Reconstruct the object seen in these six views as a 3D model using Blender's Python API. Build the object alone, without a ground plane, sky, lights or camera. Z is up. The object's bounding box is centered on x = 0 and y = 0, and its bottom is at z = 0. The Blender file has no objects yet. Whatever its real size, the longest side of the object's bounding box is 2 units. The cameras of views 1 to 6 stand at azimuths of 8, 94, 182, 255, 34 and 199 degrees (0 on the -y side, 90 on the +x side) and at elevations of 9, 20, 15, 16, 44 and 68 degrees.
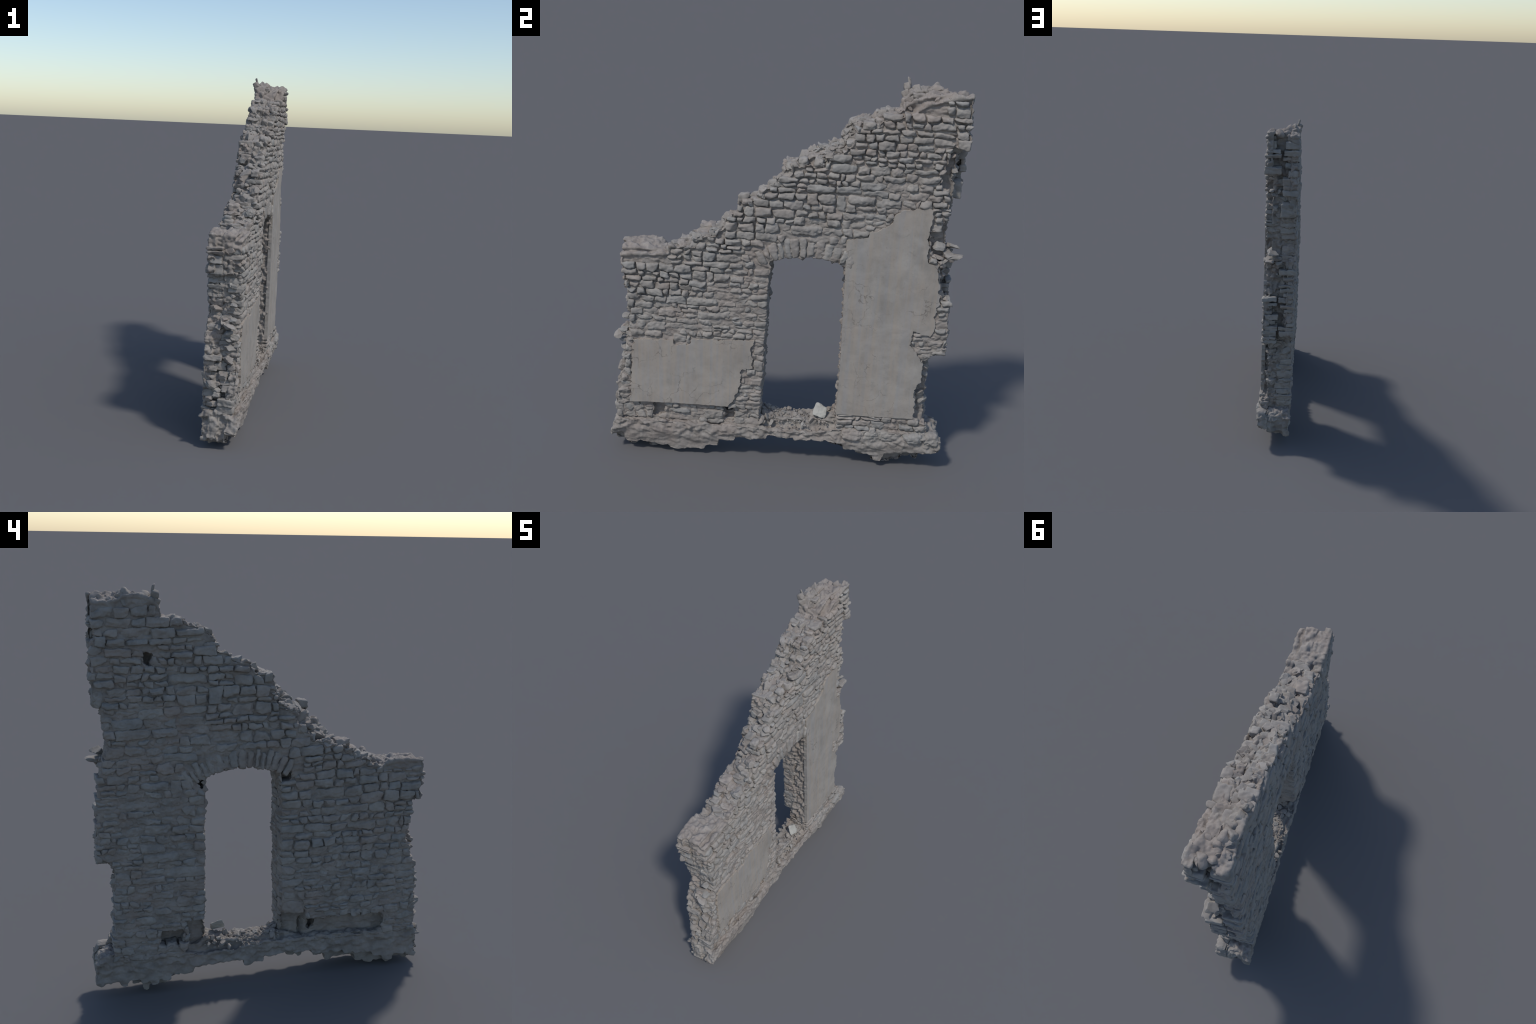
# Ruined rubble-stone wall with an arched doorway, remains of plaster and a ragged footing.
# The wall stands in the y-z plane; the two faces are at x = +0.09 (sunny) and x = -0.098 (shady).
import bpy, bmesh, math, random
import numpy as np
from mathutils import Vector, Matrix

rng = random.Random(7)
nrs = np.random.RandomState(11)
XE, XW = 0.086, -0.0985            # planes of the two faces

# ------------------------------------------------------------------ noise
_perm = np.random.RandomState(3).permutation(512)
_perm = np.concatenate([_perm, _perm, _perm, _perm])
_grad = np.random.RandomState(4).normal(size=(512, 3))
_grad /= np.linalg.norm(_grad, axis=1)[:, None]

def perlin(p):
    """gradient noise, p (n,3) -> (n,) roughly -0.7..0.7"""
    p = np.asarray(p, float)
    i = np.floor(p).astype(int)
    f = p - i
    i &= 511
    u = f * f * f * (f * (f * 6 - 15) + 10)
    out = np.zeros(len(p))
    for dx in (0, 1):
        wx = u[:, 0] if dx else 1 - u[:, 0]
        ax = _perm[(i[:, 0] + dx) & 511]
        for dy in (0, 1):
            wy = u[:, 1] if dy else 1 - u[:, 1]
            ay = _perm[ax + ((i[:, 1] + dy) & 511)]
            for dz in (0, 1):
                wz = u[:, 2] if dz else 1 - u[:, 2]
                g = _grad[_perm[ay + ((i[:, 2] + dz) & 511)] & 511]
                d = g[:, 0] * (f[:, 0] - dx) + g[:, 1] * (f[:, 1] - dy) + g[:, 2] * (f[:, 2] - dz)
                out += wx * wy * wz * d
    return out

def fbm(p, scale, octaves=3, gain=0.5, offset=0.0):
    p = np.asarray(p) * np.asarray(scale) + offset
    s, a = 0, 1.0
    for _ in range(octaves):
        s = s + a * perlin(p)
        p = p * 2.03 + 17.3
        a *= gain
    return s

def wob(t, seed, freq):
    """smooth 1D wobble, about -1..1"""
    t = np.atleast_1d(np.asarray(t, float))
    q = np.stack([t * freq, np.full_like(t, seed * 7.13 + .5), np.full_like(t, .37)], 1)
    return 1.6 * perlin(q)

def sstep(a, b, x):
    t = np.clip((np.asarray(x, float) - a) / (b - a), 0, 1)
    return t * t * (3 - 2 * t)

# ------------------------------------------------------------------ materials
def material(name, dark, mid, light, tint, tint_amount, streak=0.0, crack=0.0, bump=0.55, bump_scale=1.0, rough=0.93):
    m = bpy.data.materials.new(name)
    m.use_nodes = True
    nt = m.node_tree
    N, L = nt.nodes, nt.links
    N.clear()
    out = N.new('ShaderNodeOutputMaterial')
    bs = N.new('ShaderNodeBsdfPrincipled')
    bs.inputs['Roughness'].default_value = rough
    bs.inputs['Specular IOR Level'].default_value = 0.15
    L.new(bs.outputs[0], out.inputs[0])
    geo = N.new('ShaderNodeNewGeometry')

    def noise(scale, detail, mapping=None, rough_=0.6):
        n = N.new('ShaderNodeTexNoise')
        n.inputs['Scale'].default_value = scale
        n.inputs['Detail'].default_value = detail
        n.inputs['Roughness'].default_value = rough_
        if mapping:
            mp = N.new('ShaderNodeMapping')
            mp.inputs['Scale'].default_value = mapping
            mp.inputs['Location'].default_value = (3.1, 1.7, .4)
            L.new(geo.outputs['Position'], mp.inputs['Vector'])
            L.new(mp.outputs[0], n.inputs['Vector'])
        else:
            L.new(geo.outputs['Position'], n.inputs['Vector'])
        return n.outputs['Fac']

    def mix(fac, a, b, mode='MIX'):
        x = N.new('ShaderNodeMix')
        x.data_type = 'RGBA'
        x.blend_type = mode
        if isinstance(fac, float):
            x.inputs[0].default_value = fac
        else:
            L.new(fac, x.inputs[0])
        for sock, v in ((x.inputs[6], a), (x.inputs[7], b)):
            if isinstance(v, tuple):
                sock.default_value = (*v, 1)
            else:
                L.new(v, sock)
        return x.outputs[2]

    def ramp(fac, a, b):
        r = N.new('ShaderNodeMapRange')
        r.inputs[1].default_value = a
        r.inputs[2].default_value = b
        L.new(fac, r.inputs[0])
        return r.outputs[0]

    cr = N.new('ShaderNodeValToRGB')
    cr.color_ramp.elements[0].position = 0.36
    cr.color_ramp.elements[0].color = (*dark, 1)
    cr.color_ramp.elements[1].position = 0.66
    cr.color_ramp.elements[1].color = (*light, 1)
    e = cr.color_ramp.elements.new(0.5)
    e.color = (*mid, 1)
    L.new(noise(16 * bump_scale, 6), cr.inputs[0])
    col = cr.outputs[0]
    # warm or cool staining in broad patches
    col = mix(ramp(noise(5, 4), .42, .66), col, mix(tint_amount, col, tint))
    # dark specks and pits of the weathered surface
    sp = ramp(noise(85, 4, rough_=.7), .57, .72)
    col = mix(sp, col, mix(.22, col, (.10, .09, .08)))
    if streak:
        s1 = ramp(noise(1, 6, (1, 46, 1.6)), .46, .60)
        col = mix(s1, col, mix(streak, col, (.36, .305, .25)))
        s2 = ramp(noise(1, 5, (1, 34, 1.2), .55), .50, .62)
        col = mix(s2, col, mix(streak * .8, col, (.285, .285, .29)))
        s3 = ramp(noise(4.5, 8, (1, 1, .7), .66), .50, .72)
        col = mix(s3, col, mix(.50, col, (.205, .186, .165)))
    hgt = noise(70 * bump_scale, 8, rough_=.65)
    if crack:
        v = N.new('ShaderNodeTexVoronoi')
        v.feature = 'DISTANCE_TO_EDGE'
        v.inputs['Scale'].default_value = 9
        w = N.new('ShaderNodeTexNoise')
        w.inputs['Scale'].default_value = 12
        w.inputs['Detail'].default_value = 4
        L.new(geo.outputs['Position'], w.inputs['Vector'])
        va = N.new('ShaderNodeVectorMath')
        va.operation = 'MULTIPLY_ADD'
        L.new(w.outputs['Color'], va.inputs[0])
        va.inputs[1].default_value = (.16, .16, .16)
        L.new(geo.outputs['Position'], va.inputs[2])
        L.new(va.outputs[0], v.inputs['Vector'])
        line = N.new('ShaderNodeMapRange')
        line.inputs[1].default_value = 0.0
        line.inputs[2].default_value = 0.022
        line.inputs[3].default_value = 1.0
        line.inputs[4].default_value = 0.0
        L.new(v.outputs['Distance'], line.inputs[0])
        mk = N.new('ShaderNodeMath')
        mk.operation = 'MULTIPLY'
        L.new(line.outputs[0], mk.inputs[0])
        L.new(ramp(noise(4.5, 3), .50, .60), mk.inputs[1])
        col = mix(mk.outputs[0], col, mix(crack, col, (.12, .10, .085)))
    L.new(col, bs.inputs['Base Color'])
    b = N.new('ShaderNodeBump')
    b.inputs['Strength'].default_value = bump
    b.inputs['Distance'].default_value = 0.004
    L.new(hgt, b.inputs['Height'])
    L.new(b.outputs[0], bs.inputs['Normal'])
    return m

K = 0.92
def c(r, g, b):
    return (r * K * 1.02, g * K, b * K * .97)

STONES = [
    material('limestone_grey', c(.245, .232, .218), c(.292, .277, .261), c(.338, .322, .304), c(.31, .268, .238), .35),
    material('limestone_warm', c(.248, .228, .211), c(.297, .275, .256), c(.342, .320, .300), c(.33, .268, .232), .38),
    material('limestone_cool', c(.240, .231, .220), c(.286, .276, .264), c(.332, .321, .308), c(.265, .260, .250), .45),
    material('limestone_pale', c(.262, .250, .234), c(.312, .298, .280), c(.360, .344, .324), c(.32, .285, .255), .30),
]
MORTAR = material('lime_mortar', c(.228, .209, .193), c(.278, .257, .238), c(.328, .306, .285), c(.325, .268, .236), .42, bump=.8)
FOOTING = material('footing_concrete', c(.228, .212, .197), c(.278, .261, .243), c(.328, .310, .291), c(.325, .272, .242), .40, bump=.8)
PLASTER = material('weathered_plaster', c(.292, .272, .250), c(.332, .311, .287), c(.370, .348, .323), c(.350, .303, .262), .50,
                   streak=.42, crack=.65, bump=.25, bump_scale=.8)
PALE = material('pale_slab_stone', c(.36, .355, .335), c(.41, .405, .38), c(.45, .445, .42), c(.44, .42, .36), .40, bump=.15)

def pick_stone_material():
    return rng.choices(range(4), (8, 4, 2, 1.2))[0]

# ------------------------------------------------------------------ object helpers
root = bpy.data.objects.new('ruined_stone_wall', None)
root.empty_display_size = .2
bpy.context.scene.collection.objects.link(root)
root['label'] = 'ruined grey rubble stone wall with arched doorway and plaster'
root['category'] = 'stone ruin'

def make_mesh(name, verts, faces, mats, mat_index=None, smooth=True):
    me = bpy.data.meshes.new(name)
    verts = np.asarray(verts, np.float32)
    faces = np.asarray(faces, np.int32)
    me.vertices.add(len(verts))
    me.vertices.foreach_set('co', verts.ravel())
    n, k = faces.shape
    me.loops.add(n * k)
    me.loops.foreach_set('vertex_index', faces.ravel())
    me.polygons.add(n)
    me.polygons.foreach_set('loop_start', np.arange(0, n * k, k, dtype=np.int32))
    for m in mats:
        me.materials.append(m)
    if mat_index is not None:
        me.polygons.foreach_set('material_index', np.asarray(mat_index, np.int32))
    me.polygons.foreach_set('use_smooth', np.full(n, smooth))
    me.update(calc_edges=True)
    return me

def add_object(name, me, parent, loc=(0, 0, 0)):
    ob = bpy.data.objects.new(name, me)
    ob.location = loc
    bpy.context.scene.collection.objects.link(ob)
    ob.parent = parent
    return ob

def get_co(me):
    a = np.empty(len(me.vertices) * 3, np.float32)
    me.vertices.foreach_get('co', a)
    return a.reshape(-1, 3).astype(float)

def get_no(me):
    a = np.empty(len(me.vertices) * 3, np.float32)
    me.vertex_normals.foreach_get('vector', a)
    return a.reshape(-1, 3).astype(float)

# ------------------------------------------------------------------ outline of the wall, (y, z)
TOP_E = [(-.790, 1.105), (-.69, 1.112), (-.557, 1.122), (-.545, 1.160), (-.425, 1.172), (-.418, 1.220), (-.335, 1.228),
         (-.325, 1.262), (-.290, 1.268), (-.284, 1.306), (-.268, 1.345), (-.228, 1.350), (-.218, 1.412), (-.128, 1.425),
         (-.105, 1.480), (-.060, 1.486), (-.053, 1.535), (.020, 1.548), (.026, 1.597), (.180, 1.606), (.190, 1.645),
         (.262, 1.655), (.270, 1.692), (.298, 1.697), (.302, 1.780), (.405, 1.795), (.412, 1.825),
         (.500, 1.838), (.560, 1.862), (.615, 1.895), (.680, 1.920), (.815, 1.942)]
TOP_W = [(-.808, 1.135), (-.705, 1.140), (-.631, 1.132), (-.573, 1.115), (-.530, 1.118), (-.526, 1.158), (-.438, 1.175), (-.432, 1.220),
         (-.363, 1.240), (-.300, 1.244), (-.290, 1.262), (-.220, 1.268), (-.205, 1.312), (-.150, 1.318),
         (-.140, 1.405), (-.045, 1.440), (-.032, 1.495), (-.012, 1.590), (.080, 1.600), (.088, 1.652), (.180, 1.662),
         (.188, 1.690), (.250, 1.705), (.262, 1.772), (.310, 1.812), (.400, 1.828), (.406, 1.844), (.495, 1.850), (.512, 1.900), (.55, 1.930),
         (.60, 1.945), (.675, 1.950), (.70, 1.925), (.806, 1.922)]
RIGHT_E = [(.826, 1.720), (.755, 1.710), (.740, 1.665), (.716, 1.576), (.712, 1.526), (.755, 1.517), (.768, 1.376),
           (.740, 1.321), (.690, 1.300), (.700, 1.211), (.750, 1.161), (.774, .984), (.815, .974), (.824, .804),
           (.824, .682), (.756, .667), (.712, .619), (.700, .527), (.700, .467), (.705, .313), (.76, .29), (.80, .20)]
RIGHT_W = [(.805, 1.766), (.830, 1.700), (.828, 1.621), (.824, 1.480), (.790, 1.472), (.780, 1.384), (.762, 1.294),
           (.780, 1.230), (.812, 1.148), (.822, 1.011), (.830, .735), (.770, .719), (.742, .661), (.752, .579),
           (.750, .478), (.752, .377), (.756, .335), (.77, .20)]
LEFT_E = [(-.82, .20), (-.835, .28), (-.825, .39), (-.798, .47), (-.785, .56), (-.765, .62), (-.752, .68), (-.745, .72),
          (-.748, .80), (-.762, .83), (-.758, .905), (-.780, .975)]
LEFT_W = [(-.80, .20), (-.812, .355), (-.805, .545), (-.775, .64), (-.745, .72), (-.760, .78), (-.758, .92),
          (-.806, .927)]

# doorway: segmental arch on slightly leaning jambs
ARC_C, ARC_R = (.122, .700), .446
def door_outline(y_left, y_right, z_low):
    a0 = math.asin((y_left + .004 - ARC_C[0]) / ARC_R)
    a1 = math.asin((y_right - .002 - ARC_C[0]) / ARC_R)
    pts = [(y_left - .024, z_low), (y_left - .010, .70)]
    for i in range(13):
        a = a0 + (a1 - a0) * i / 12
        pts.append((ARC_C[0] + ARC_R * math.sin(a), ARC_C[1] + ARC_R * math.cos(a)))
    pts += [(y_right + .010, .70), (y_right + .004, z_low)]
    return pts
DOOR_E = door_outline(-.057, .303, .19)
DOOR_M = door_outline(-.060, .302, .19)
DOOR_W = door_outline(-.057, .304, .19)
# outline of each skin, the doorway cut in from below
OUT_E = LEFT_E + TOP_E + RIGHT_E + DOOR_E[::-1]
OUT_W = LEFT_W + TOP_W + RIGHT_W + DOOR_W[::-1]
ARCH_OUT = ARC_R + .098                    # extrados

def rect(y0, y1, z0, z1):
    return [(y0, z0), (y1, z0), (y1, z1), (y0, z1)]

# pockets in the faces: robbed stones, put-log holes, the slot of a lost timber
POCKET_E = [rect(-.635, -.582, .218, .302), rect(-.268, -.215, .222, .302)]
THROUGH = [rect(-.262, -.232, .250, .312)]
POCKET_W = [rect(.555, .585, 1.64, 1.70),
            rect(.42, .53, .255, .330), rect(-.105, -.066, 1.065, 1.118), rect(.322, .345, 1.055, 1.095)]
SLOT_W = rect(-.628, -.190, .215, .322)
NOTCH_W = [rect(-.205, -.04, .19, .372), rect(.30, .395, .19, .385)]   # lost jamb feet on the shady side

def inside(poly, y, z):
    y = np.asarray(y, float); z = np.asarray(z, float)
    r = np.zeros(y.shape, bool)
    n = len(poly)
    for i in range(n):
        y0, z0 = poly[i]; y1, z1 = poly[(i + 1) % n]
        cond = (z0 > z) != (z1 > z)
        with np.errstate(divide='ignore', invalid='ignore'):
            t = (y1 - y0) * (z - z0) / (z1 - z0 + 1e-12) + y0
        r ^= cond & (y < t)
    return r

def in_arch(y, z):
    dy, dz = y - ARC_C[0], z - ARC_C[1]
    r = np.hypot(dy, dz); a = np.arctan2(dy, dz)
    return (r > ARC_R - .01) & (r < ARCH_OUT) & (np.abs(a) < .575) 

def top_at(poly_top, y):
    p = np.array(poly_top)
    return np.interp(y, p[:, 0], p[:, 1])

# ------------------------------------------------------------------ rough solid from layered outlines
def layered_solid(layers, voxel):
    """layers: (x0, x1, outline, holes); returns a voxel-remeshed mesh of their union"""
    bm = bmesh.new()
    for x0, x1, outline, holes in layers:
        edges = []
        for loop in [outline] + holes:
            vs = [bm.verts.new((x0, y, z)) for y, z in loop]
            edges += [bm.edges.new((vs[i], vs[(i + 1) % len(vs)])) for i in range(len(vs))]
        r = bmesh.ops.triangle_fill(bm, edges=edges, use_beauty=True, use_dissolve=False, normal=(-1, 0, 0))
        fs = [g for g in r['geom'] if isinstance(g, bmesh.types.BMFace)]
        ex = bmesh.ops.extrude_face_region(bm, geom=fs, use_keep_orig=True)
        vs = [g for g in ex['geom'] if isinstance(g, bmesh.types.BMVert)]
        bmesh.ops.translate(bm, verts=vs, vec=(x1 - x0, 0, 0))
    bmesh.ops.recalc_face_normals(bm, faces=bm.faces)
    me = bpy.data.meshes.new('tmp')
    bm.to_mesh(me); bm.free()
    ob = bpy.data.objects.new('tmp', me)
    bpy.context.scene.collection.objects.link(ob)
    md = ob.modifiers.new('r', 'REMESH')
    md.mode = 'VOXEL'
    md.voxel_size = voxel
    sm = ob.modifiers.new('s', 'SMOOTH')
    sm.factor = .5
    sm.iterations = 4
    dg = bpy.context.evaluated_depsgraph_get()
    dg.update()
    res = bpy.data.meshes.new_from_object(ob.evaluated_get(dg))
    bpy.data.objects.remove(ob)
    bpy.data.meshes.remove(me)
    return res

def erosion(side, y, z):
    """0 = joints flush with mortar, 1 = joints washed out"""
    y = np.asarray(y, float); z = np.asarray(z, float)
    n = wob(y * 1.0 + z * 1.7 + (0 if side > 0 else 9), 5, 2.5)
    if side > 0:
        d = top_at(TOP_E, y) - z
        e = 1 - sstep(.10, .42, d)
        e = np.maximum(e, .75 * sstep(.60, .72, y) * sstep(.9, 1.0, z))
    else:
        d = top_at(TOP_W, y) - z
        e = 1 - sstep(.15, .60, d)
        e = np.maximum(e, .7 * (1 - sstep(-.10, .0, y)) * sstep(.55, .75, z))
        e = e * (1 - .6 * sstep(.62, .72, y))
    return np.clip(e * .85 + .15 + .2 * n, 0, 1)

# ------------------------------------------------------------------ mortar core
def shrink(outline, ymin, ymax, dz):
    return [(min(max(y, ymin), ymax), z + (dz if z > 1.0 else 0)) for y, z in outline]
TOP_M = [(float(y), .5 * float(np.interp(y, *zip(*TOP_E)) + np.interp(y, *zip(*TOP_W))) + .002) for y in np.arange(-.79, .79, .02)]
mid_top = LEFT_W + TOP_M + RIGHT_W + DOOR_M[::-1]
core = layered_solid([
    (.040, XE, OUT_E, POCKET_E),
    (-.036, .050, shrink(mid_top, -.79, .775, .004), THROUGH),
    (-.056, -.028, shrink(OUT_W, -.79, .79, 0), POCKET_W + THROUGH),
    (XW, -.048, OUT_W, POCKET_W + [SLOT_W]),
], .0052)
co, no = get_co(core), get_no(core)
side = np.where(co[:, 0] > 0, 1, -1)
face = np.abs(no[:, 0]) ** 2
ero = np.where(side > 0, erosion(1, co[:, 1], co[:, 2]), erosion(-1, co[:, 1], co[:, 2]))
d = -.0045 - np.where(side > 0, .0135, .0085) * ero * face - .003 * (1 - face)
lean = np.where(co[:, 0] > 0, .006 * sstep(1.1, 1.6, co[:, 2]) * (1 - 1.6 * sstep(.45, .75, co[:, 1])), 0)
co[:, 0] -= lean
# bedding ripples on the faces, coarse lumps on broken ends and tops
bed = fbm(co, (22, 16, 44), 4, .55)
lump = fbm(co, (26, 26, 30), 4, .55, 40)
d += .0065 * perlin(co * (60, 55, 85) + 11) + face * .0115 * bed + (1 - face) * .030 * lump * (1 - .55 * ((1 - sstep(-.56, -.48, co[:, 1])) * sstep(1.02, 1.07, co[:, 2]) + sstep(.47, .53, co[:, 1]) * sstep(1.82, 1.88, co[:, 2])))
# foot of the jambs on the shady side is robbed out
for y0, y1, z0, z1 in ((-.20, -.045, .18, .385), (.30, .395, .18, .392)):
    m = sstep(y0 - .01, y0 + .012, co[:, 1]) * (1 - sstep(y1 - .004, y1 + .02, co[:, 1])) * (1 - sstep(z1 - .018, z1, co[:, 2]))
    co[:, 0] += np.where(co[:, 0] < -.05, m * .060, 0)
# mortared caps at both heads of the wall
cap = np.maximum((1 - sstep(-.56, -.48, co[:, 1])) * sstep(1.02, 1.07, co[:, 2]),
                 sstep(.47, .53, co[:, 1]) * sstep(1.86, 1.90, co[:, 2]))
up = np.clip(no[:, 2], 0, 1)
d += cap * (.004 + .014 * up + (.012 + .014 * up) * fbm(co, (15, 13, 17), 4, .55, 80))
# lower band on the sunny side stands back behind the plaster
band = (1 - sstep(.285, .305, co[:, 2])) * (1 - sstep(-.10, -.08, co[:, 1])) * (co[:, 0] > .03)
co[:, 0] -= band * .010
co += no * d[:, None]
core.vertices.foreach_set('co', co.astype(np.float32).ravel())
core.materials.clear()
core.materials.append(MORTAR)
core.polygons.foreach_set('use_smooth', np.ones(len(core.polygons), bool))
core.update()
core.name = 'mortar_core'
core_ob = add_object('mortar_core', core, root)

# ------------------------------------------------------------------ stones
_box_cache = {}
def box_grid(nc, na, nb):
    """points and quads on the surface of the cube [-1,1]^3 : axis 0 outward, 1 along, 2 up"""
    key = (nc, na, nb)
    if key in _box_cache:
        return _box_cache[key]
    idx, pts, faces = {}, [], []
    dims = (nc, na, nb)
    def vid(i, j, k):
        t = (i, j, k)
        if t not in idx:
            idx[t] = len(pts)
            pts.append([2 * t[q] / dims[q] - 1 for q in range(3)])
        return idx[t]
    for ax in range(3):
        u, v = (ax + 1) % 3, (ax + 2) % 3
        for s in (0, dims[ax]):
            for i in range(dims[u]):
                for j in range(dims[v]):
                    quad = []
                    for di, dj in ((0, 0), (1, 0), (1, 1), (0, 1)):
                        t = [0, 0, 0]
                        t[ax] = s; t[u] = i + di; t[v] = j + dj
                        quad.append(vid(*t))
                    faces.append(quad if s else quad[::-1])
    _box_cache[key] = (np.array(pts), np.array(faces))
    return _box_cache[key]

class StoneBin:
    """collects stones, then turns the largest into objects and joins the rest"""
    def __init__(self):
        self.items = []
    def add(self, verts, faces, mat, size):
        self.items.append((size, verts, faces, mat))
    def flush(self, name, rest_name, parent, limit=300):
        self.items.sort(key=lambda t: -t[0])
        for size, v, f, m in self.items[:limit]:
            ctr = v.mean(0)
            me = make_mesh(name, v - ctr, f, [m])
            if f.shape[1] == 3:
                me.set_sharp_from_angle(angle=math.radians(26))
            add_object(name, me, parent, ctr)
        rest = self.items[limit:]
        if rest:
            for k_ in sorted({t[2].shape[1] for t in rest}):
              self.join([t for t in rest if t[2].shape[1] == k_], rest_name, parent)
    def join(self, rest, rest_name, parent):
            mats = []
            V, F, MI, o = [], [], [], 0
            for size, v, f, m in rest:
                if m not in mats:
                    mats.append(m)
                V.append(v); F.append(f + o); o += len(v)
                MI.append(np.full(len(f), mats.index(m)))
            ob = add_object(rest_name, make_mesh(rest_name, np.concatenate(V), np.concatenate(F), mats, np.concatenate(MI)), parent)
            ob['kind'] = 'stuff'
            if F[0].shape[1] == 3:
                ob.data.set_sharp_from_angle(angle=math.radians(26))

def dressed_stone(corners, xb, xf, rough=1.0, res=.0046, k=None, chip=True):
    """stone filling a quad cell (y,z corners: 00,10,11,01) between depth xb (inside) and xf (face)"""
    cn = np.array(corners)
    w = .5 * (np.linalg.norm(cn[1] - cn[0]) + np.linalg.norm(cn[2] - cn[3]))
    h = .5 * (np.linalg.norm(cn[3] - cn[0]) + np.linalg.norm(cn[2] - cn[1]))
    dpt = abs(xf - xb)
    ev = lambda s, r: int(min(max(round(s / r / 2) * 2, 4), 30))
    p, f = box_grid(ev(dpt, res * 1.8), ev(w, res), ev(h, res))
    kk = k or rng.uniform(4.5, 9)
    q = p / (np.abs(p) ** kk).sum(1)[:, None] ** (1 / kk)
    if chip:
        for _ in range(rng.randint(1, 4)):          # knocked-off corners and arrises
            n = np.array([rng.uniform(.2, 1), rng.uniform(-1, 1), rng.uniform(-1, 1)])
            n /= np.linalg.norm(n)
            reach = np.abs(n).sum()
            dd = reach * rng.uniform(.66, .86)
            t = q @ n
            q = np.where((t > dd)[:, None], q - (t - dd)[:, None] * n * .9, q)
    # gentle dome of the face
    a, b = (q[:, 1] + 1) / 2, (q[:, 2] + 1) / 2
    yz = (cn[0] * ((1 - a) * (1 - b))[:, None] + cn[1] * (a * (1 - b))[:, None] +
          cn[2] * (a * b)[:, None] + cn[3] * ((1 - a) * b)[:, None])
    s = 1 if xf > xb else -1
    dome = rng.uniform(.0, .003)
    planes = [rng.uniform(0, .003) + rng.uniform(-.0055, .0055) * q[:, 1] + rng.uniform(-.005, .005) * q[:, 2] for _ in range(4)]
    hammered = np.minimum.reduce(planes)
    x = (xb + xf) / 2 + q[:, 0] * (xf - xb) / 2
    fr = np.clip(q[:, 0], 0, 1)
    x = x + s * fr * (-dome * (q[:, 1] ** 2 + q[:, 2] ** 2) * .5 + hammered + .002)
    v = np.column_stack([x, yz])
    o2 = rng.uniform(0, 500)
    v[:, 1] += .0075 * perlin(v * (10, 26, 30) + o2)
    v[:, 2] += .0085 * perlin(v * (10, 22, 30) + o2 + 71)
    out = q * np.array([s * 1.0, 1, 1]) * np.array([1 / dpt, 1 / w, 1 / h])
    out /= np.linalg.norm(out, axis=1)[:, None] + 1e-9
    o = rng.uniform(0, 400)
    m = min(w, h)
    disp = .12 * m * perlin(v * (.75 / m, .45 / m, .75 / m) + o) * rough
    disp += .0062 * rough * perlin(v * (55, 42, 62) + o * 1.7)
    disp -= .0060 * rough * (np.abs(perlin(v * (38, 30, 48) + o * 3.1)) - .12)      # cleavage creases
    disp += .0050 * rough * perlin(v * (115, 85, 135) + o * 2.3)
    v = v + out * disp[:, None]
    return v, (f if s > 0 else f[:, ::-1])

_ico = None
def rock(center, size, rot=None, planes=11, rough=1.0, sub=3, flat=1.0):
    """angular broken stone: convex cut by random planes, roughened"""
    global _ico
    if _ico is None:
        _ico = {}
    if sub not in _ico:
        bm = bmesh.new()
        bmesh.ops.create_icosphere(bm, subdivisions=sub, radius=1)
        _ico[sub] = (np.array([v.co[:] for v in bm.verts]), np.array([[v.index for v in fc.verts] for fc in bm.faces]))
        bm.free()
    dirs, f = _ico[sub]
    n = nrs.normal(size=(planes, 3))
    n[:6] = np.vstack([np.eye(3), -np.eye(3)]) + nrs.normal(scale=.22, size=(6, 3))     # bedding and joint planes
    n /= np.linalg.norm(n, axis=1)[:, None]
    dd = nrs.uniform(.70, 1.0, planes)
    dd[:6] = nrs.uniform(.55, .85, 6)
    t = dirs @ n.T
    with np.errstate(divide='ignore'):
        r = np.where(t > .05, dd / np.maximum(t, .05), 9)
    r = np.minimum(r.min(1), 1.25)
    v = dirs * r[:, None]
    v = v * np.array(size)
    o = nrs.uniform(0, 300)
    m = float(np.mean(size))
    v = v + dirs * (m * .15 * rough * fbm(v, 1.6 / m, 3, .55, o))[:, None]
    if rot is None:
        ax = Vector(nrs.normal(size=3)).normalized()
        rot = Matrix.Rotation(nrs.uniform(0, 6.28), 3, ax)
    v = v @ np.array(rot).T + np.array(center)
    return v, f

FACING = StoneBin()

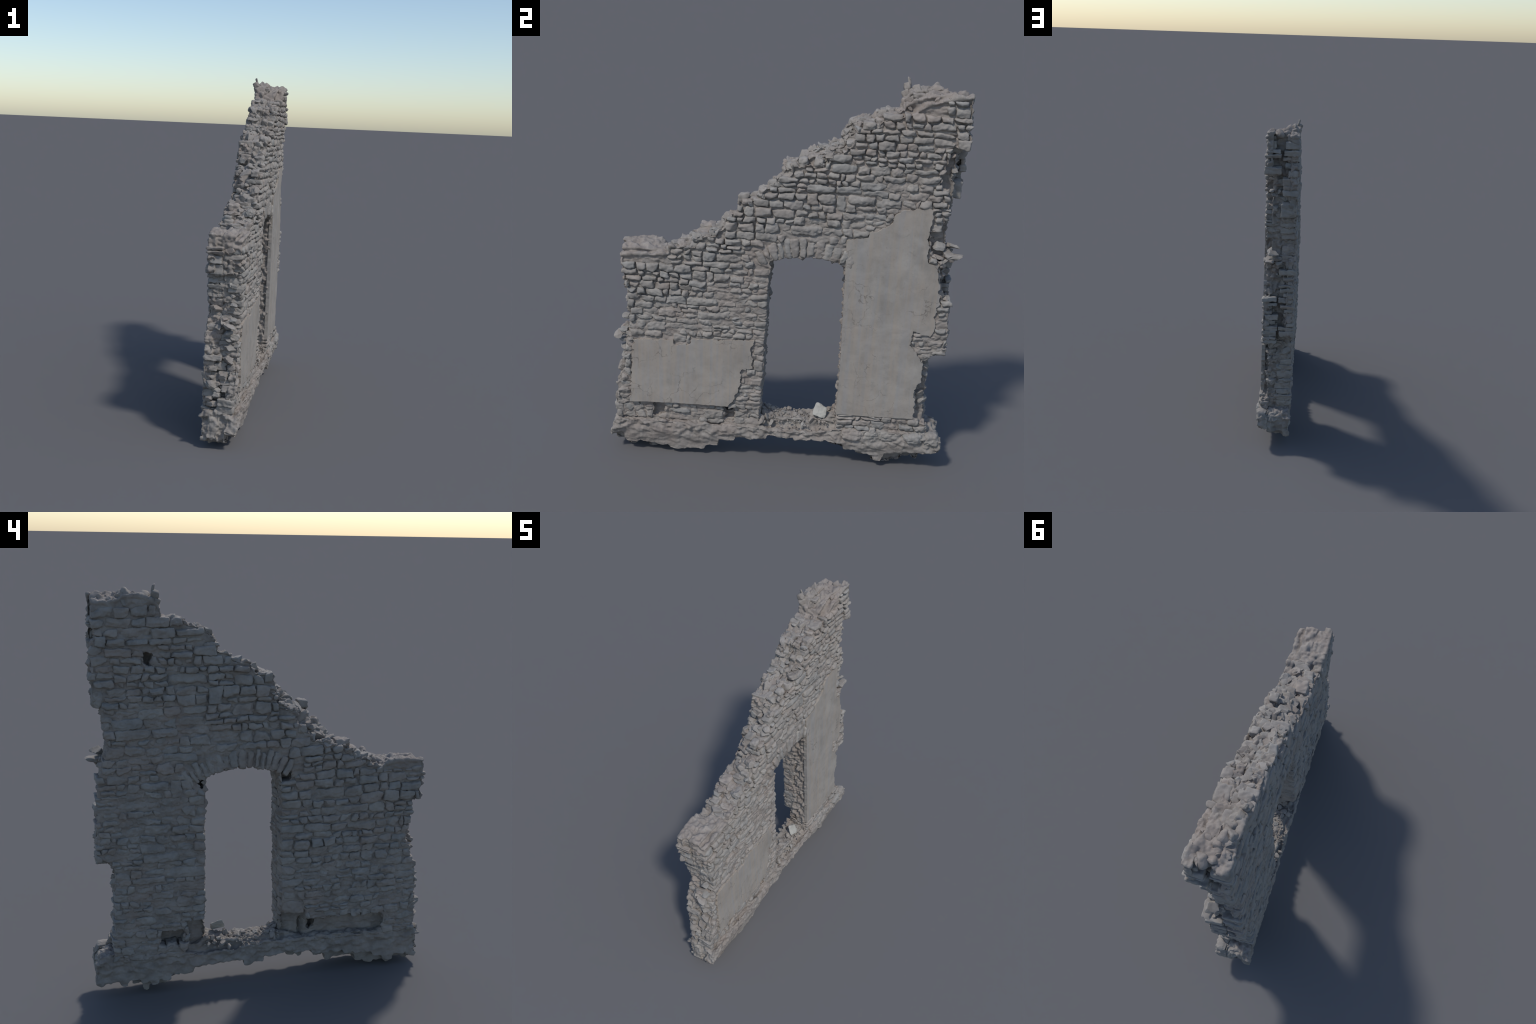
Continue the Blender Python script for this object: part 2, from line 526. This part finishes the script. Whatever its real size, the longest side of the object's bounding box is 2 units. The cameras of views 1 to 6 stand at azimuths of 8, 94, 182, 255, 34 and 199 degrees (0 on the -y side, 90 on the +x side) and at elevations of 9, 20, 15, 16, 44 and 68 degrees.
def build_face(side):
    """roughly coursed rubble: lifts of about 9 cm, each broken into panels, rows and stones of differing size"""
    outline = OUT_E if side > 0 else OUT_W
    pockets = POCKET_E if side > 0 else POCKET_W + NOTCH_W + [SLOT_W]
    X = XE if side > 0 else XW

    def allowed(y, z):
        ok = inside(outline, y, z) & ~in_arch(y, z)
        for p in pockets:
            ok &= ~inside(p, y, z)
        if side > 0:
            for p in PLASTER_OUTLINES:
                ok &= ~inside(p, y, z)
            ok &= ~((y < -.56) & (z > 1.075)) & ~((y > .50) & (y < .70) & (z > 1.87))
        else:
            ok &= ~((y < -.60) & (z > 1.10))
        return ok

    seed0 = 20 if side > 0 else 50
    zb, lift = .20, 0
    while zb < 1.97:
        if side > 0:
            H = rng.uniform(.062, .078) if .55 < zb < 1.10 else (rng.uniform(.070, .086) if zb < 1.5 else rng.uniform(.066, .082))
        else:
            H = rng.uniform(.066, .084) if zb < .55 else rng.uniform(.080, .098)
        def bed(y, f_, l_=lift, z_=zb, H_=H):
            a = z_ + .013 * float(wob(y, seed0 + l_, 2.3)[0])
            b = z_ + H_ + .013 * float(wob(y, seed0 + l_ + 1, 2.3)[0])
            return a + (b - a) * f_
        spans = [(-.87, .87)]
        if zb + H * .5 < 1.08:
            zm = zb + H / 2
            dl = np.interp(zm, [.19, .70, 1.1], [-.081, -.067, -.057])
            spans = [(-.87, dl), ((.305 if side > 0 else .306) + .006, .87)]
        for s0, s1 in spans:
            y = s0 - (rng.uniform(0, .08) if s0 < -.8 else 0)
            slant = 0
            while y < s1 - .004:
                pw = rng.uniform(.09, .26)
                if s1 - y - pw < .06:
                    pw = s1 - y
                u = rng.random()
                if u < .10 and pw < .16:
                    rows = [0, 1]; pw = min(pw, rng.uniform(.05, .08)) if s1 - y - pw > .06 else pw
                elif u < .80:
                    rows = [0, rng.uniform(.36, .64), 1]
                else:
                    t = rng.uniform(.26, .40); rows = [0, t, t + rng.uniform(.24, .36), 1]
                slant_next = rng.uniform(-.5, .5) if y + pw < s1 - .01 else 0
                for r0, r1 in zip(rows[:-1], rows[1:]):
                    zo = (.5 * (r0 + r1) - .5) * H
                    pa, pb = y + slant * zo, y + pw + slant_next * zo
                    rh = (r1 - r0) * H
                    k = max(1, round(pw / (rng.uniform(1.3, 2.6) * max(rh, .032))))
                    cuts = [0] + sorted((i + rng.uniform(-.38, .38)) / k for i in range(1, k)) + [1]
                    for c0, c1 in zip(cuts[:-1], cuts[1:]):
                        add_facing(side, X, allowed, bed, pa + (pb - pa) * c0, pa + (pb - pa) * c1, r0, r1, rh)
                y += pw
                slant = slant_next
        zb += H; lift += 1

def add_facing(side, X, allowed, bed, ya, yb, r0, r1, rh):
    # trim the cell where the wall ends, at plaster, pockets and the arch
    gy = np.linspace(ya + .002, yb - .002, 15)
    zl, zh = bed((ya + yb) / 2, r0), bed((ya + yb) / 2, r1)
    gz = np.linspace(zl + .15 * rh, zh - .15 * rh, 5)
    ok = allowed(np.repeat(gy, 5), np.tile(gz, 15)).reshape(15, 5)
    cols = ok.sum(1) >= 4
    trimmed = not cols.all()
    if trimmed:
        best, st = (0, 0), None
        for i, o in enumerate(list(cols) + [False]):
            if o and st is None: st = i
            if not o and st is not None:
                if i - st > best[1] - best[0]: best = (st, i)
                st = None
        if best[1] - best[0] >= 2 and gy[best[1] - 1] - gy[best[0]] > .016:
            ya, yb = gy[best[0]] - .002, gy[best[1] - 1] + .002
        else:
            rws = ok.sum(0) >= 13
            if rws.sum() < 3: return
            lo, hi = np.argmax(rws), 4 - np.argmax(rws[::-1])
            f0, f1 = .1 + .2 * lo, .1 + .2 * hi
            r0, r1 = r0 + (r1 - r0) * max(f0 - .1, 0), r0 + (r1 - r0) * min(f1 + .1, 1)
        free = ya < -.72 or yb > .66
        if ya < -.72: ya += rng.uniform(-.012, .008)
        if yb > .66: yb += rng.uniform(-.008, .010)
    w, ym = yb - ya, (ya + yb) / 2
    zm = bed(ym, .5 * (r0 + r1))
    if w < .014: return
    near_top = float(top_at(TOP_E if side > 0 else TOP_W, ym)) - zm
    if -.5 < ym < .5 and near_top < .045 and rng.random() < .25: return
    e = float(erosion(side, ym, zm)[0])
    gap = .0004 + .0016 * e + rng.uniform(0, .0012)
    j = lambda q: rng.uniform(-q, q)
    sl0, sl1 = j(.006), j(.006)
    jamb = abs(ya + .07) < .02 or abs(yb + .07) < .02 or abs(ya - .311) < .012
    if jamb: sl0 = sl1 = 0
    q = min(.006, .14 * rh)
    corners = [(ya + gap - sl0, bed(ya, r0) + gap + j(q)), (yb - gap - sl1, bed(yb, r0) + gap + j(q)),
               (yb - gap + sl1, bed(yb, r1) - gap + j(q)), (ya + gap + sl0, bed(ya, r1) - gap + j(q))]
    dep = rng.uniform(.080, .098) if (trimmed or jamb) else rng.uniform(.045, .065)
    prot = j(.0055) + .0025 * e
    if rng.random() < .07 * (1 + e): prot -= .007
    if side > 0:
        prot -= .006 * float(sstep(1.1, 1.6, zm) * (1 - 1.6 * sstep(.45, .75, ym)))
        if zm < .30: prot += (-.010 if ym < 0 else .004)
    xf = X + side * prot
    v, f = dressed_stone(corners, xf - side * dep, xf, rough=(.8 + .3 * (1 - e)) * (.65 if jamb else 1), k=rng.uniform(8, 16))
    FACING.add(v, f, STONES[pick_stone_material()], w * rh)

# plaster outlines (y, z) on the sunny face
PL_LEFT = [(-.731, .658), (-.533, .668), (-.519, .645), (-.448, .650), (-.431, .679), (-.121, .692), (-.137, .651),
           (-.125, .539), (-.184, .527), (-.188, .442), (-.215, .36), (-.248, .313), (-.422, .313), (-.640, .308), (-.758, .303),
           (-.742, .491)]
PL_RIGHT = [(.301, 1.248), (.406, 1.271), (.411, 1.294), (.501, 1.330), (.526, 1.397), (.610, 1.422), (.683, 1.426),
            (.693, 1.396), (.676, 1.317), (.688, 1.238), (.679, 1.170), (.738, 1.147), (.764, .970), (.750, .884),
            (.758, .828), (.739, .780), (.652, .798), (.646, .725), (.697, .670), (.718, .605), (.720, .530),
            (.694, .498), (.699, .316), (.584, .313), (.311, .312), (.313, .648), (.307, .938)]
PLASTER_OUTLINES = [PL_LEFT, PL_RIGHT]

build_face(1)
build_face(-1)

# angle of the arch: thin voussoirs set on edge
VOUSS = StoneBin()
for s, X, a_lo, a_hi in ((1, XE, -.52, .46), (-1, XW, -.50, .565)):
    a = a_lo
    while a < a_hi:
        wdt = rng.uniform(.026, .046)
        da = wdt / (ARC_R + .045)
        g = .0006 / ARC_R if s > 0 else .0016 / ARC_R
        r0 = ARC_R + rng.uniform(-.004, .004)
        r1 = ARCH_OUT + rng.uniform(-.018, .004)
        pt = lambda r, t: (ARC_C[0] + r * math.sin(t), ARC_C[1] + r * math.cos(t))
        corners = [pt(r0, a + g), pt(r0, a + da - g), pt(r1, a + da - g), pt(r1, a + g)]
        xf = X + s * rng.uniform(-.004, .005)
        v, f = dressed_stone(corners, xf - s * .092, xf, rough=.6, k=rng.uniform(7, 13))
        VOUSS.add(v, f, STONES[pick_stone_material()], wdt)
        a += da
VOUSS.flush('arch_stone', 'arch_stones', core_ob)

# ------------------------------------------------------------------ plaster sheets
def plaster_sheet(outline, seed, x_at):
    pts = []
    n = len(outline)
    for i in range(n):
        a, b = np.array(outline[i]), np.array(outline[(i + 1) % n])
        k = max(2, int(np.linalg.norm(b - a) / .006))
        for j in range(k):
            pts.append(a + (b - a) * j / k)
    P = np.array(pts)
    q = np.column_stack([np.full(len(P), seed * 3.3), P])
    straight = (P[:, 1] < .325) | ((P[:, 0] < .325) & (P[:, 0] > .28))
    amp = np.where(straight, .0018, .0095)
    P[:, 0] += amp * 1.6 * fbm(q, 38, 3, .6)
    P[:, 1] += amp * 1.3 * fbm(q, 38, 3, .6, 60)
    bm = bmesh.new()
    vs = [bm.verts.new((0, y, z)) for y, z in P]
    es = [bm.edges.new((vs[i], vs[(i + 1) % len(vs)])) for i in range(len(vs))]
    bmesh.ops.triangle_fill(bm, edges=es, use_beauty=True, normal=(1, 0, 0))
    y0, y1, z0, z1 = P[:, 0].min(), P[:, 0].max(), P[:, 1].min(), P[:, 1].max()
    for t in np.arange(y0 + .007, y1, .0125):
        bmesh.ops.bisect_plane(bm, geom=bm.verts[:] + bm.edges[:] + bm.faces[:], plane_co=(0, t, 0), plane_no=(0, 1, 0))
    for t in np.arange(z0 + .007, z1, .0125):
        bmesh.ops.bisect_plane(bm, geom=bm.verts[:] + bm.edges[:] + bm.faces[:], plane_co=(0, 0, t), plane_no=(0, 0, 1))
    bmesh.ops.recalc_face_normals(bm, faces=bm.faces)
    for fc in bm.faces:
        if fc.normal.x < 0:
            fc.normal_flip()
    ex = bmesh.ops.extrude_face_region(bm, geom=bm.faces[:], use_keep_orig=True)
    back = [g for g in ex['geom'] if isinstance(g, bmesh.types.BMVert)]
    bmesh.ops.translate(bm, verts=back, vec=(-.022, 0, 0))
    bmesh.ops.recalc_face_normals(bm, faces=bm.faces)
    me = bpy.data.meshes.new('plaster_panel')
    bm.to_mesh(me); bm.free()
    v = get_co(me)
    front = v[:, 0] > -.01
    q = np.column_stack([np.full(len(v), seed), v[:, 1], v[:, 2]])
    und = .0035 * fbm(q, 5, 2) + .0012 * fbm(q, 30, 3)
    v[:, 0] += x_at(v[:, 1], v[:, 2]) + np.where(front, und, 0)
    me.vertices.foreach_set('co', v.astype(np.float32).ravel())
    me.materials.append(PLASTER)
    me.polygons.foreach_set('use_smooth', np.ones(len(me.polygons), bool))
    me.set_sharp_from_angle(angle=math.radians(40))
    add_object('plaster_panel', me, root)

plaster_sheet(PL_LEFT, 1.3, lambda y, z: .0915 + .004 * (1 - sstep(.30, .5, z)))
plaster_sheet(PL_RIGHT, 2.9, lambda y, z: .0905 - .004 * sstep(.68, .76, y))

# ------------------------------------------------------------------ footing
def ragged_bottom(ctrl, teeth, seed, y0, y1, width):
    """bottom edge: smooth control line with rounded hanging lumps"""
    cp = np.array(ctrl)
    pts, y = [], y1
    r = random.Random(seed)
    while y > y0 + .02:
        w = r.uniform(*width)
        b = float(np.interp(y - w / 2, cp[:, 0], cp[:, 1]))
        dpt = r.uniform(*teeth) if r.random() < .65 else .003
        for t, q in ((0, 0), (.07, .75), (.22, 1), (.5, 1.05), (.78, 1), (.93, .75)):
            pts.append((y - t * w, max(b - q * dpt, .004)))
        y -= w
    return pts

FOOT_TOP_E = [(-.852, .140), (-.846, .180), (-.825, .200), (-.56, .209), (-.28, .206), (-.11, .206), (-.07, .200), (.0, .192), (.20, .198), (.275, .215), (.30, .225), (.76, .235), (.83, .225), (.852, .200), (.858, .160)]
FOOT_TOP_W = [(-.84, .215), (-.62, .222), (-.20, .228), (-.06, .225), (.01, .222), (.15, .200), (.32, .192), (.45, .215), (.60, .222), (.70, .235), (.78, .245), (.815, .240), (.838, .225), (.850, .19)]
FOOT_TOP_M = [(-.83, .21), (-.20, .225), (-.085, .250), (-.04, .244), (.06, .238), (.16, .240), (.25, .250), (.31, .268), (.35, .24), (.70, .24), (.80, .235), (.84, .20)]
BOT_E = [(-.86, .12), (-.79, .070), (-.62, .060), (-.52, .040), (-.378, .042), (-.279, .095), (-.195, .145), (.05, .160), (.28, .165),
         (.365, .125), (.42, .090), (.50, .075), (.58, .050), (.63, .112), (.77, .115), (.86, .14)]
BOT_W = [(-.86, .12), (-.80, .070), (-.64, .055), (-.51, .115), (-.337, .150), (-.217, .140), (-.096, .145), (.0, .132), (.25, .132),
         (.34, .125), (.37, .092), (.53, .098), (.70, .088), (.83, .085), (.87, .1)]
BOT_M = [(-.86, .12), (-.80, .060), (-.62, .040), (-.45, .075), (-.25, .125), (-.1, .152), (.25, .152), (.40, .10), (.55, .040), (.62, .045), (.68, .095), (.80, .095), (.86, .11)]
def foot_outline(top, bot, teeth, seed, y0, y1, width):
    return top + ragged_bottom(bot, teeth, seed, y0, y1, width)
foot = layered_solid([
    (.040, .104, foot_outline(FOOT_TOP_E, BOT_E, (.008, .022), 5, -.852, .858, (.06, .11)), []),
    (-.010, .050, foot_outline(FOOT_TOP_M, BOT_M, (.015, .045), 8, -.855, .85, (.04, .075)), []),
    (-.060, .000, foot_outline(FOOT_TOP_M, BOT_M, (.015, .045), 21, -.855, .85, (.04, .07)), []),
    (-.094, -.050, foot_outline(FOOT_TOP_W, BOT_W, (.022, .052), 13, -.852, .855, (.044, .072)), []),
], .0052)
co, no = get_co(foot), get_no(foot)
under = 1 - sstep(.11, .17, co[:, 2])
d = -.004 + (.024 - .014 * under) * fbm(co, (20, 17, 26), 4, .55, 9) + .0035 * (1 - .6 * under) * fbm(co, (60, 50, 90), 2, .5, 30)
# sunny side batters back a little toward the bottom and over the right half
co[:, 0] -= np.where(co[:, 0] > .04, .020 * (1 - sstep(.05, .15, co[:, 2])) + .006 * sstep(-.1, .3, co[:, 1]), 0)
co += no * d[:, None]
d_end = sstep(.74, .84, np.abs(co[:, 1])) * .026 * fbm(co, (24, 14, 24), 3, .55, 55)
co += no * d_end[:, None]
co[:, 1] = np.where(np.abs(co[:, 1]) > .85, np.sign(co[:, 1]) * (.85 + (np.abs(co[:, 1]) - .85) * .5), co[:, 1])
co[:, 2] -= co[:, 2].min() * (1 - sstep(0, .2, co[:, 2]))      # rests on its lowest lump
foot.vertices.foreach_set('co', co.astype(np.float32).ravel())
foot.materials.clear(); foot.materials.append(FOOTING)
foot.polygons.foreach_set('use_smooth', np.ones(len(foot.polygons), bool))
foot.update(); foot.name = 'footing'
foot_ob = add_object('footing', foot, root)

# bedded blocks showing in the sunny face of the footing, right of the doorway
for z, h, y0, y1, x in ((.168, .066, .34, .845, .104), (.110, .055, .42, .82, .092)):
    y = y0
    while y < y1 - .03:
        w = min(rng.uniform(.07, .13), y1 - y)
        corners = [(y + .003, z + .003), (y + w - .003, z + .003), (y + w - .003, z + h - .003), (y + .003, z + h - .003)]
        corners = [(a + rng.uniform(-.004, .004), b + rng.uniform(-.005, .005)) for a, b in corners]
        xf = x + rng.uniform(-.006, .006)
        v, f = dressed_stone(corners, xf - .06, xf, rough=1.2, k=rng.uniform(3.5, 6))
        FACING.add(v, f, STONES[pick_stone_material()], w * h)
        y += w
FACING.flush('facing_stone', 'small_facing_stones', core_ob)

# ------------------------------------------------------------------ loose rubble on the broken head and ends
RUB = StoneBin()
def rubble(x, y, z, s, flat=None, sub=3):
    x = min(max(x, -.092 + s), .082 - s)
    size = np.array([s * rng.uniform(.8, 1.4), s * rng.uniform(.8, 1.5), s * (flat or rng.uniform(.5, .9))])
    v, f = rock((x, y, z), size, rot=Matrix.Rotation(rng.uniform(0, 6.28), 3, 'Z') @ Matrix.Rotation(rng.uniform(-.45, .45), 3, 'X') @ Matrix.Rotation(rng.uniform(-.45, .45), 3, 'Y'), sub=sub)
    RUB.add(v, f, rng.choice((STONES[0], STONES[0], STONES[1], STONES[2], MORTAR)), s)

for side, X, top in ((1, XE, TOP_E), (-1, XW, TOP_W)):       # blocks left standing along both edges of the head
    for y in np.arange(-.52, .50, .047):
        y = float(y) + rng.uniform(-.015, .015)
        if rng.random() < .45: continue
        w, h = rng.uniform(.040, .085), rng.uniform(.026, .044)
        zt = min(float(top_at(top, y - w * .4)), float(top_at(top, y + w * .4))) - .014
        j = lambda: rng.uniform(-.006, .006)
        corners = [(y - w / 2 + j(), zt + j()), (y + w / 2 + j(), zt + j()), (y + w / 2 + j(), zt + h + j()), (y - w / 2 + j(), zt + h + j())]
        xf = X - side * rng.uniform(.004, .030)
        v, f = dressed_stone(corners, xf - side * rng.uniform(.04, .07), xf, rough=1.1, k=rng.uniform(6, 12))
        RUB.add(v, f, STONES[pick_stone_material()], w)
for i in range(170):                                    # broken head of the wall
    y = rng.uniform(-.53, .50)
    x = rng.uniform(-.082, .070)
    t = (x - XW) / (XE - XW)
    top = float(top_at(TOP_W, y)) * (1 - t) + float(top_at(TOP_E, y)) * t
    s = rng.uniform(.016, .038) if i % 3 else rng.uniform(.009, .018)
    rubble(x, y, top - s * .45 + rng.uniform(-.004, .010), s)
for i in range(70):                                     # broken ends, between the two skins
    z = rng.uniform(.22, 1.06)
    x = rng.uniform(-.07, .06)
    yl = np.interp(z, [p[1] for p in LEFT_E], [p[0] for p in LEFT_E])
    s = rng.uniform(.015, .036)
    rubble(x, yl + s * rng.uniform(.3, .9), z, s)
for i in range(46):
    s = rng.uniform(.016, .034)
    rubble(rng.uniform(-.085, .04), .735 - s * rng.uniform(.1, .8), rng.uniform(.28, .68), s)
zr = [p[1] for p in RIGHT_W][::-1]; yr = [p[0] for p in RIGHT_W][::-1]
for i in range(80):
    z = rng.uniform(.26, 1.75)
    x = rng.uniform(-.06, .05)
    s = rng.uniform(.015, .034)
    rubble(x, min(float(np.interp(z, zr, yr)), .79) - .008 - s * rng.uniform(.7, 1.3), z, s)
# stones still bonded into lost cross walls
for i in range(22):
    u = rng.random()
    rubble(rng.uniform(-.04, .075), -.755 - .038 * u, .585 + rng.uniform(.0, .12), rng.uniform(.016, .030), flat=rng.uniform(.4, .7))
for i in range(26):
    u = rng.random() ** .8
    rubble(rng.uniform(-.015, .070), .735 + .065 * u, 1.180 + rng.uniform(-.055, .065) * (1.1 - u), rng.uniform(.016, .030), flat=rng.uniform(.4, .7))
rubble(.045, -.812, .665, .028, .40); rubble(.05, -.775, .770, .026, .40)
rubble(.05, .815, 1.190, .030, .45); rubble(.035, .800, 1.235, .030, .40)
RUB.flush('rubble_stone', 'small_rubble', core_ob, 290)

for i in range(26):
    y = rng.uniform(.53, .80)
    x = rng.uniform(-.08, .06)
    t = (x - XW) / (XE - XW)
    s = rng.uniform(.010, .024)
    v, f = rock((x, y, float(top_at(TOP_W, y)) * (1 - t) + float(top_at(TOP_E, y)) * t + .004 - s * .3), np.array([s * 1.2, s * 1.2, s * .8]))
    add_object('mortar_lump', make_mesh('mortar_lump', v, f, [MORTAR]), root).data.set_sharp_from_angle(angle=math.radians(30))

# spoil lying in the doorway
GR = StoneBin()
for i in range(300):
    y = rng.uniform(-.075, .32)
    x = rng.uniform(-.085, .075)
    t = (x - XW) / (XE - XW)
    top = float(np.interp(x, [XW, -.055, 0, .045, XE], [top_at(FOOT_TOP_W, y), top_at(FOOT_TOP_M, y), top_at(FOOT_TOP_M, y), top_at(FOOT_TOP_M, y) - .008, top_at(FOOT_TOP_E, y)]))
    edge = 1 - min(1, min(y + .07, .32 - y) / .09)
    s = rng.uniform(.003, .008) if rng.random() < .86 else rng.uniform(.012, .022)
    v, f = rock((x, y, top - .002 + .012 * edge ** 2 + rng.uniform(-.004, .004)), np.array([s, s * 1.2, s * .7]), sub=2)
    GR.add(v, f, MORTAR if rng.random() < .6 else STONES[pick_stone_material()], s)
GR.flush('spoil_stone', 'spoil_gravel', foot_ob, 0)

# thin pale slab leaning in the corner of the doorway
v, f = dressed_stone([(.182, .262), (.256, .250), (.268, .300), (.208, .328)], .013, .027, rough=.55, res=.003, k=5)
v[:, 0] -= (v[:, 2] - .29) * .55
ob = add_object('fallen_slab', make_mesh('fallen_slab', v, f, [PALE]), root)

# knobs and a splinter on the high head of the wall
for y, x, z, s in ((.655, -.065, 1.955, .026), (.62, -.05, 1.945, .024), (.575, -.07, 1.945, .024), (.535, -.085, 1.955, .022), (.53, -.08, 1.925, .026),
                   (.70, -.02, 1.935, .03), (.77, .02, 1.935, .03)):
    v, f = rock((x, y, z), np.array([s, s, s * 1.1]), planes=9)
    add_object('mortar_lump', make_mesh('mortar_lump', v, f, [MORTAR]), root)
v, f = rock((-.086, .540, 1.982), np.array([.007, .008, .024]), planes=9)
add_object('mortar_lump', make_mesh('mortar_lump', v, f, [MORTAR]), root)
